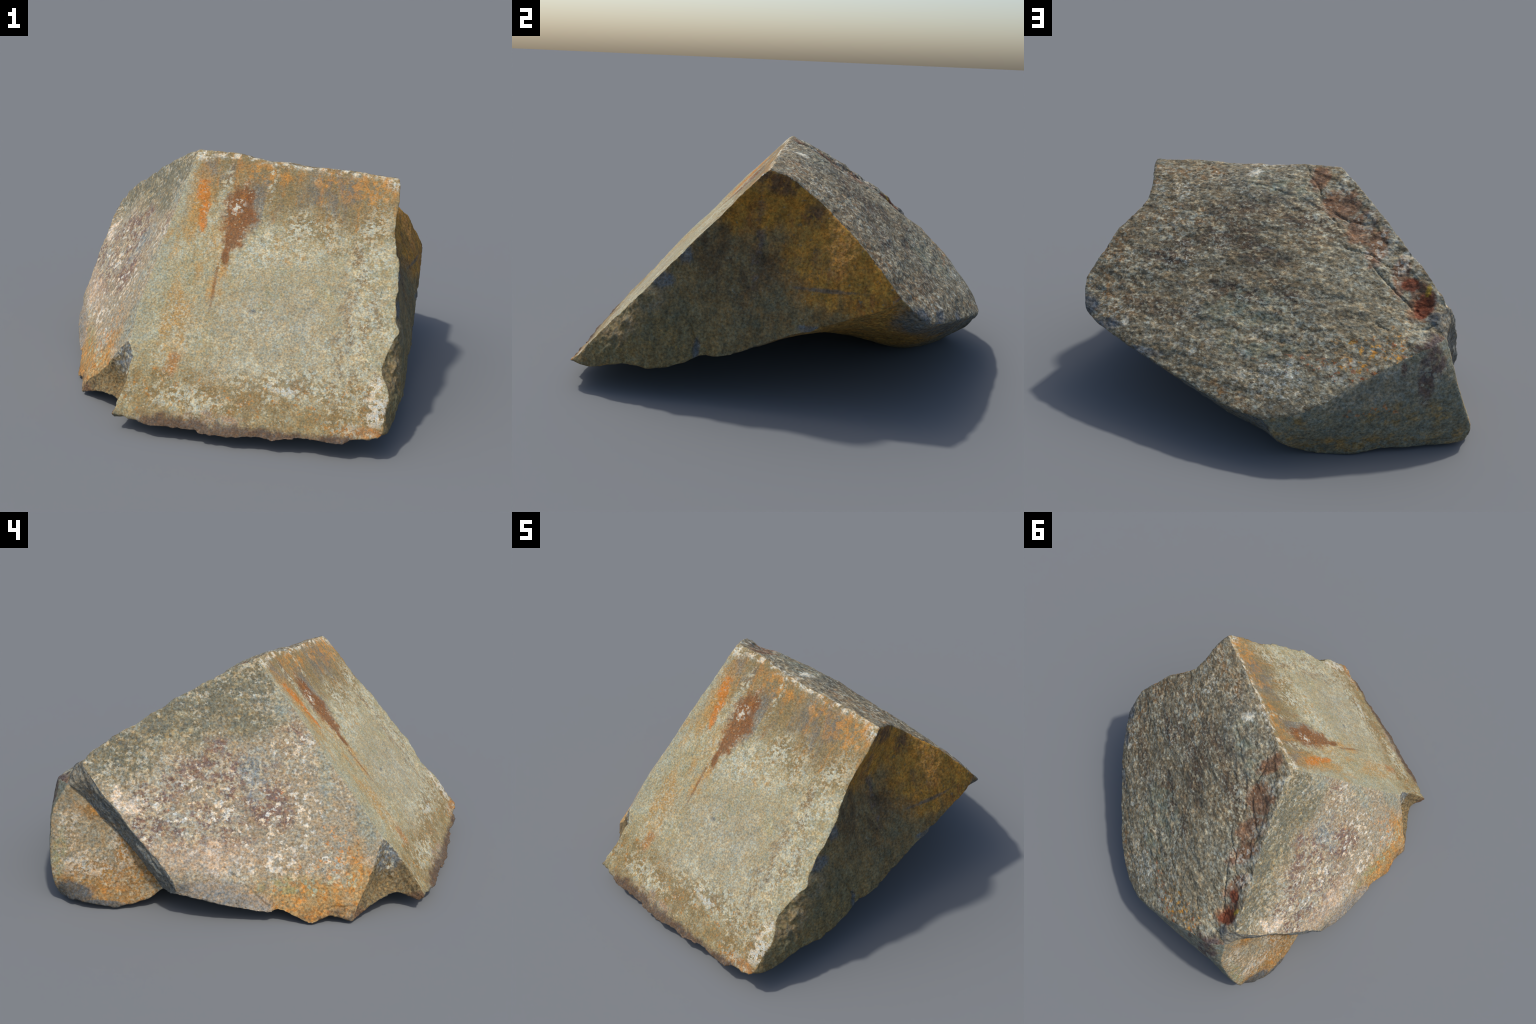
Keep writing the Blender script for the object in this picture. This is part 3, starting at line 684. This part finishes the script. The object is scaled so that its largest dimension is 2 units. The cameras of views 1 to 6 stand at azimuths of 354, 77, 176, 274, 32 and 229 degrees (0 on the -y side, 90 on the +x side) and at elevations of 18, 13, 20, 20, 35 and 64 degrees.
def paint_foot_side():
    p = Paint('rock_foot_side', 'foot_side')
    p.over((.250, .200, .125))
    p.over((.19, .155, .095), p.step(p.noise(.035, 4, .7), .50, .64), .6)
    rim = p.blobs(((-.75, .54, .27), .06, .22), ((-.70, .68, .40), .10, .04), ((-.78, .47, .12), .09, .12), ragged=.5)
    low = p.blobs(((-.80, .64, .08), .28, .095), ragged=.5, grain=.05)
    p.over((.245, .135, .045), p.most(rim, low), .85)
    p.over((.36, .17, .035), p.mul(p.most(rim, low), p.step(p.noise(.02, 5, .7), .50, .62)), .6)
    p.over((.42, .36, .27), p.mul(p.islands(.008, .5, .06), p.blobs(((-.765, .72, .185), .16, .055), ((-.75, .60, .24), .04, .12), ((-.72, .82, .28), .05, .12), ragged=.5)), .85)
    p.over((.34, .29, .19), p.islands(.008, .35, .10), .6)
    p.over((.075, .080, .078), p.blobs(((-.805, .785, .055), .085, .050), ((-.825, .66, .025), .10, .016), soft=.25, ragged=.45), .9)
    p.over(MOSS, p.mul(p.blob((-.745, .85, .20), .03, .10), p.step(p.noise(.02), .42, .58)), .5)
    p.grainy(.0048, .28, .42)
    p.grainy(.015, .13, .25)
    return p.done(.6, .005)

def paint_step():
    p = Paint('rock_broken_rim', 'step')
    p.over((.155, .158, .140))
    p.over((.085, .090, .088), p.step(p.noise(.022, 5, .72, (1, 3.5, 1)), .48, .62), .8)
    p.over((.26, .245, .20), p.step(p.noise(.012, 4, .75, (1, 2.5, 1)), .57, .67), .7)
    p.over((.25, .21, .14), p.blob((-.66, .775, .53), .06, .06, .6, .6), .6)
    p.over((.22, .13, .05), p.step(p.noise(.05, 4, .7), .58, .70), .5)
    p.grainy(.005, .34, .35)
    return p.done(.9, .006)

def paint_notch():
    p = Paint('rock_notch', 'notch')
    p.over((.165, .120, .058))
    p.over((.075, .058, .035), p.step(p.noise(.018, 5, .72, (1, 2.5, 1)), .50, .63), .75)
    p.over((.27, .20, .085), p.step(p.noise(.011, 4, .75, (1, 2, 1)), .57, .66), .7)
    p.over((.150, .160, .155), p.mul(p.blobs(((-.605, -.52, .275), .06, .05), ((-.62, -.515, .22), .04, .05), ((-.59, -.56, .23), .04, .06)), p.step(p.noise(.014, 4), .36, .54)), .9)
    p.over((.40, .38, .29), p.mul(p.spots(.018, .5, .6, .9), p.blob((-.59, -.555, .22), .07, .08)), .8)
    p.over((.14, .075, .045), p.blobs(((-.79, -.41, .03), .06, .05), ((-.65, -.70, .06), .04, .03)), .7)
    p.grainy(.005, .36, .45)
    return p.done(.9, .006)

def paint_underside():
    p = Paint('rock_underside', 'underside')
    p.over((.140, .125, .085))
    p.over((.085, .085, .070), p.step(p.noise(.05, 5, .7), .48, .64), .6)
    hollow = p.blobs(((.60, .25, .25), .42, .40), ragged=.4, grain=.06)
    p.over((.29, .165, .035), hollow, .90)
    p.over((.40, .22, .040), p.mul(hollow, p.step(p.noise(.02, 5, .72, (2.5, 1, 1)), .50, .63)), .6)
    p.over((.13, .085, .035), p.mul(hollow, p.step(p.noise(.05, 5, .7, (2.5, 1, 1)), .52, .66)), .65)
    p.over((.105, .115, .112), p.blobs(((.82, .36, .36), .10, .12), ((.70, .50, .30), .12, .12), ((.55, .62, .27), .14, .12), ((.35, .78, .22), .14, .12), ((.12, .93, .17), .14, .10), ragged=.4), .9)
    p.over((.115, .068, .048), p.blobs(((-.36, -.80, .05), .30, .07), ((.0, -.90, .06), .3, .06), ((.25, -.96, .08), .15, .05)), .7)
    p.over((.33, .17, .035), p.mul(p.blobs(((-.80, -.2, .03), .10, .20)), p.step(p.noise(.03, 4), .42, .58)), .7)
    p.over((.22, .125, .045), p.mul(p.blobs(((-.78, .58, .02), .15, .15)), p.step(p.noise(.03, 4), .42, .58)), .7)
    p.grainy(.006, .34, .45)
    p.grainy(.02, .18, .2)
    return p.done(.8, .008)

# ------------------------------------------------------------------ build
V, F, K, names = shape_rock()
me = bpy.data.meshes.new('rock')
me.vertices.add(len(V)); me.vertices.foreach_set('co', V.astype(np.float32).ravel())
me.loops.add(F.size); me.loops.foreach_set('vertex_index', F.astype(np.int32).ravel())
me.polygons.add(len(F))
me.polygons.foreach_set('loop_start', np.arange(0, F.size, 3, dtype=np.int32))
me.polygons.foreach_set('loop_total', np.full(len(F), 3, dtype=np.int32))
me.polygons.foreach_set('material_index', K.astype(np.int32))
me.polygons.foreach_set('use_smooth', np.ones(len(F), bool))
me.update(calc_edges=True); me.validate()
for n in names:
    me.materials.append(globals()['paint_' + dict(face='face', cheek='cheek', back='back', gable='gable', foot_back='foot_back', foot_side='foot_side', step='step', notch='notch', underside='underside')[n]]())
rock = bpy.data.objects.new('rock', me)
bpy.context.scene.collection.objects.link(rock)
rock['label'] = 'large angular broken rock with rust stains and pale lichen'
rock['category'] = 'rock'
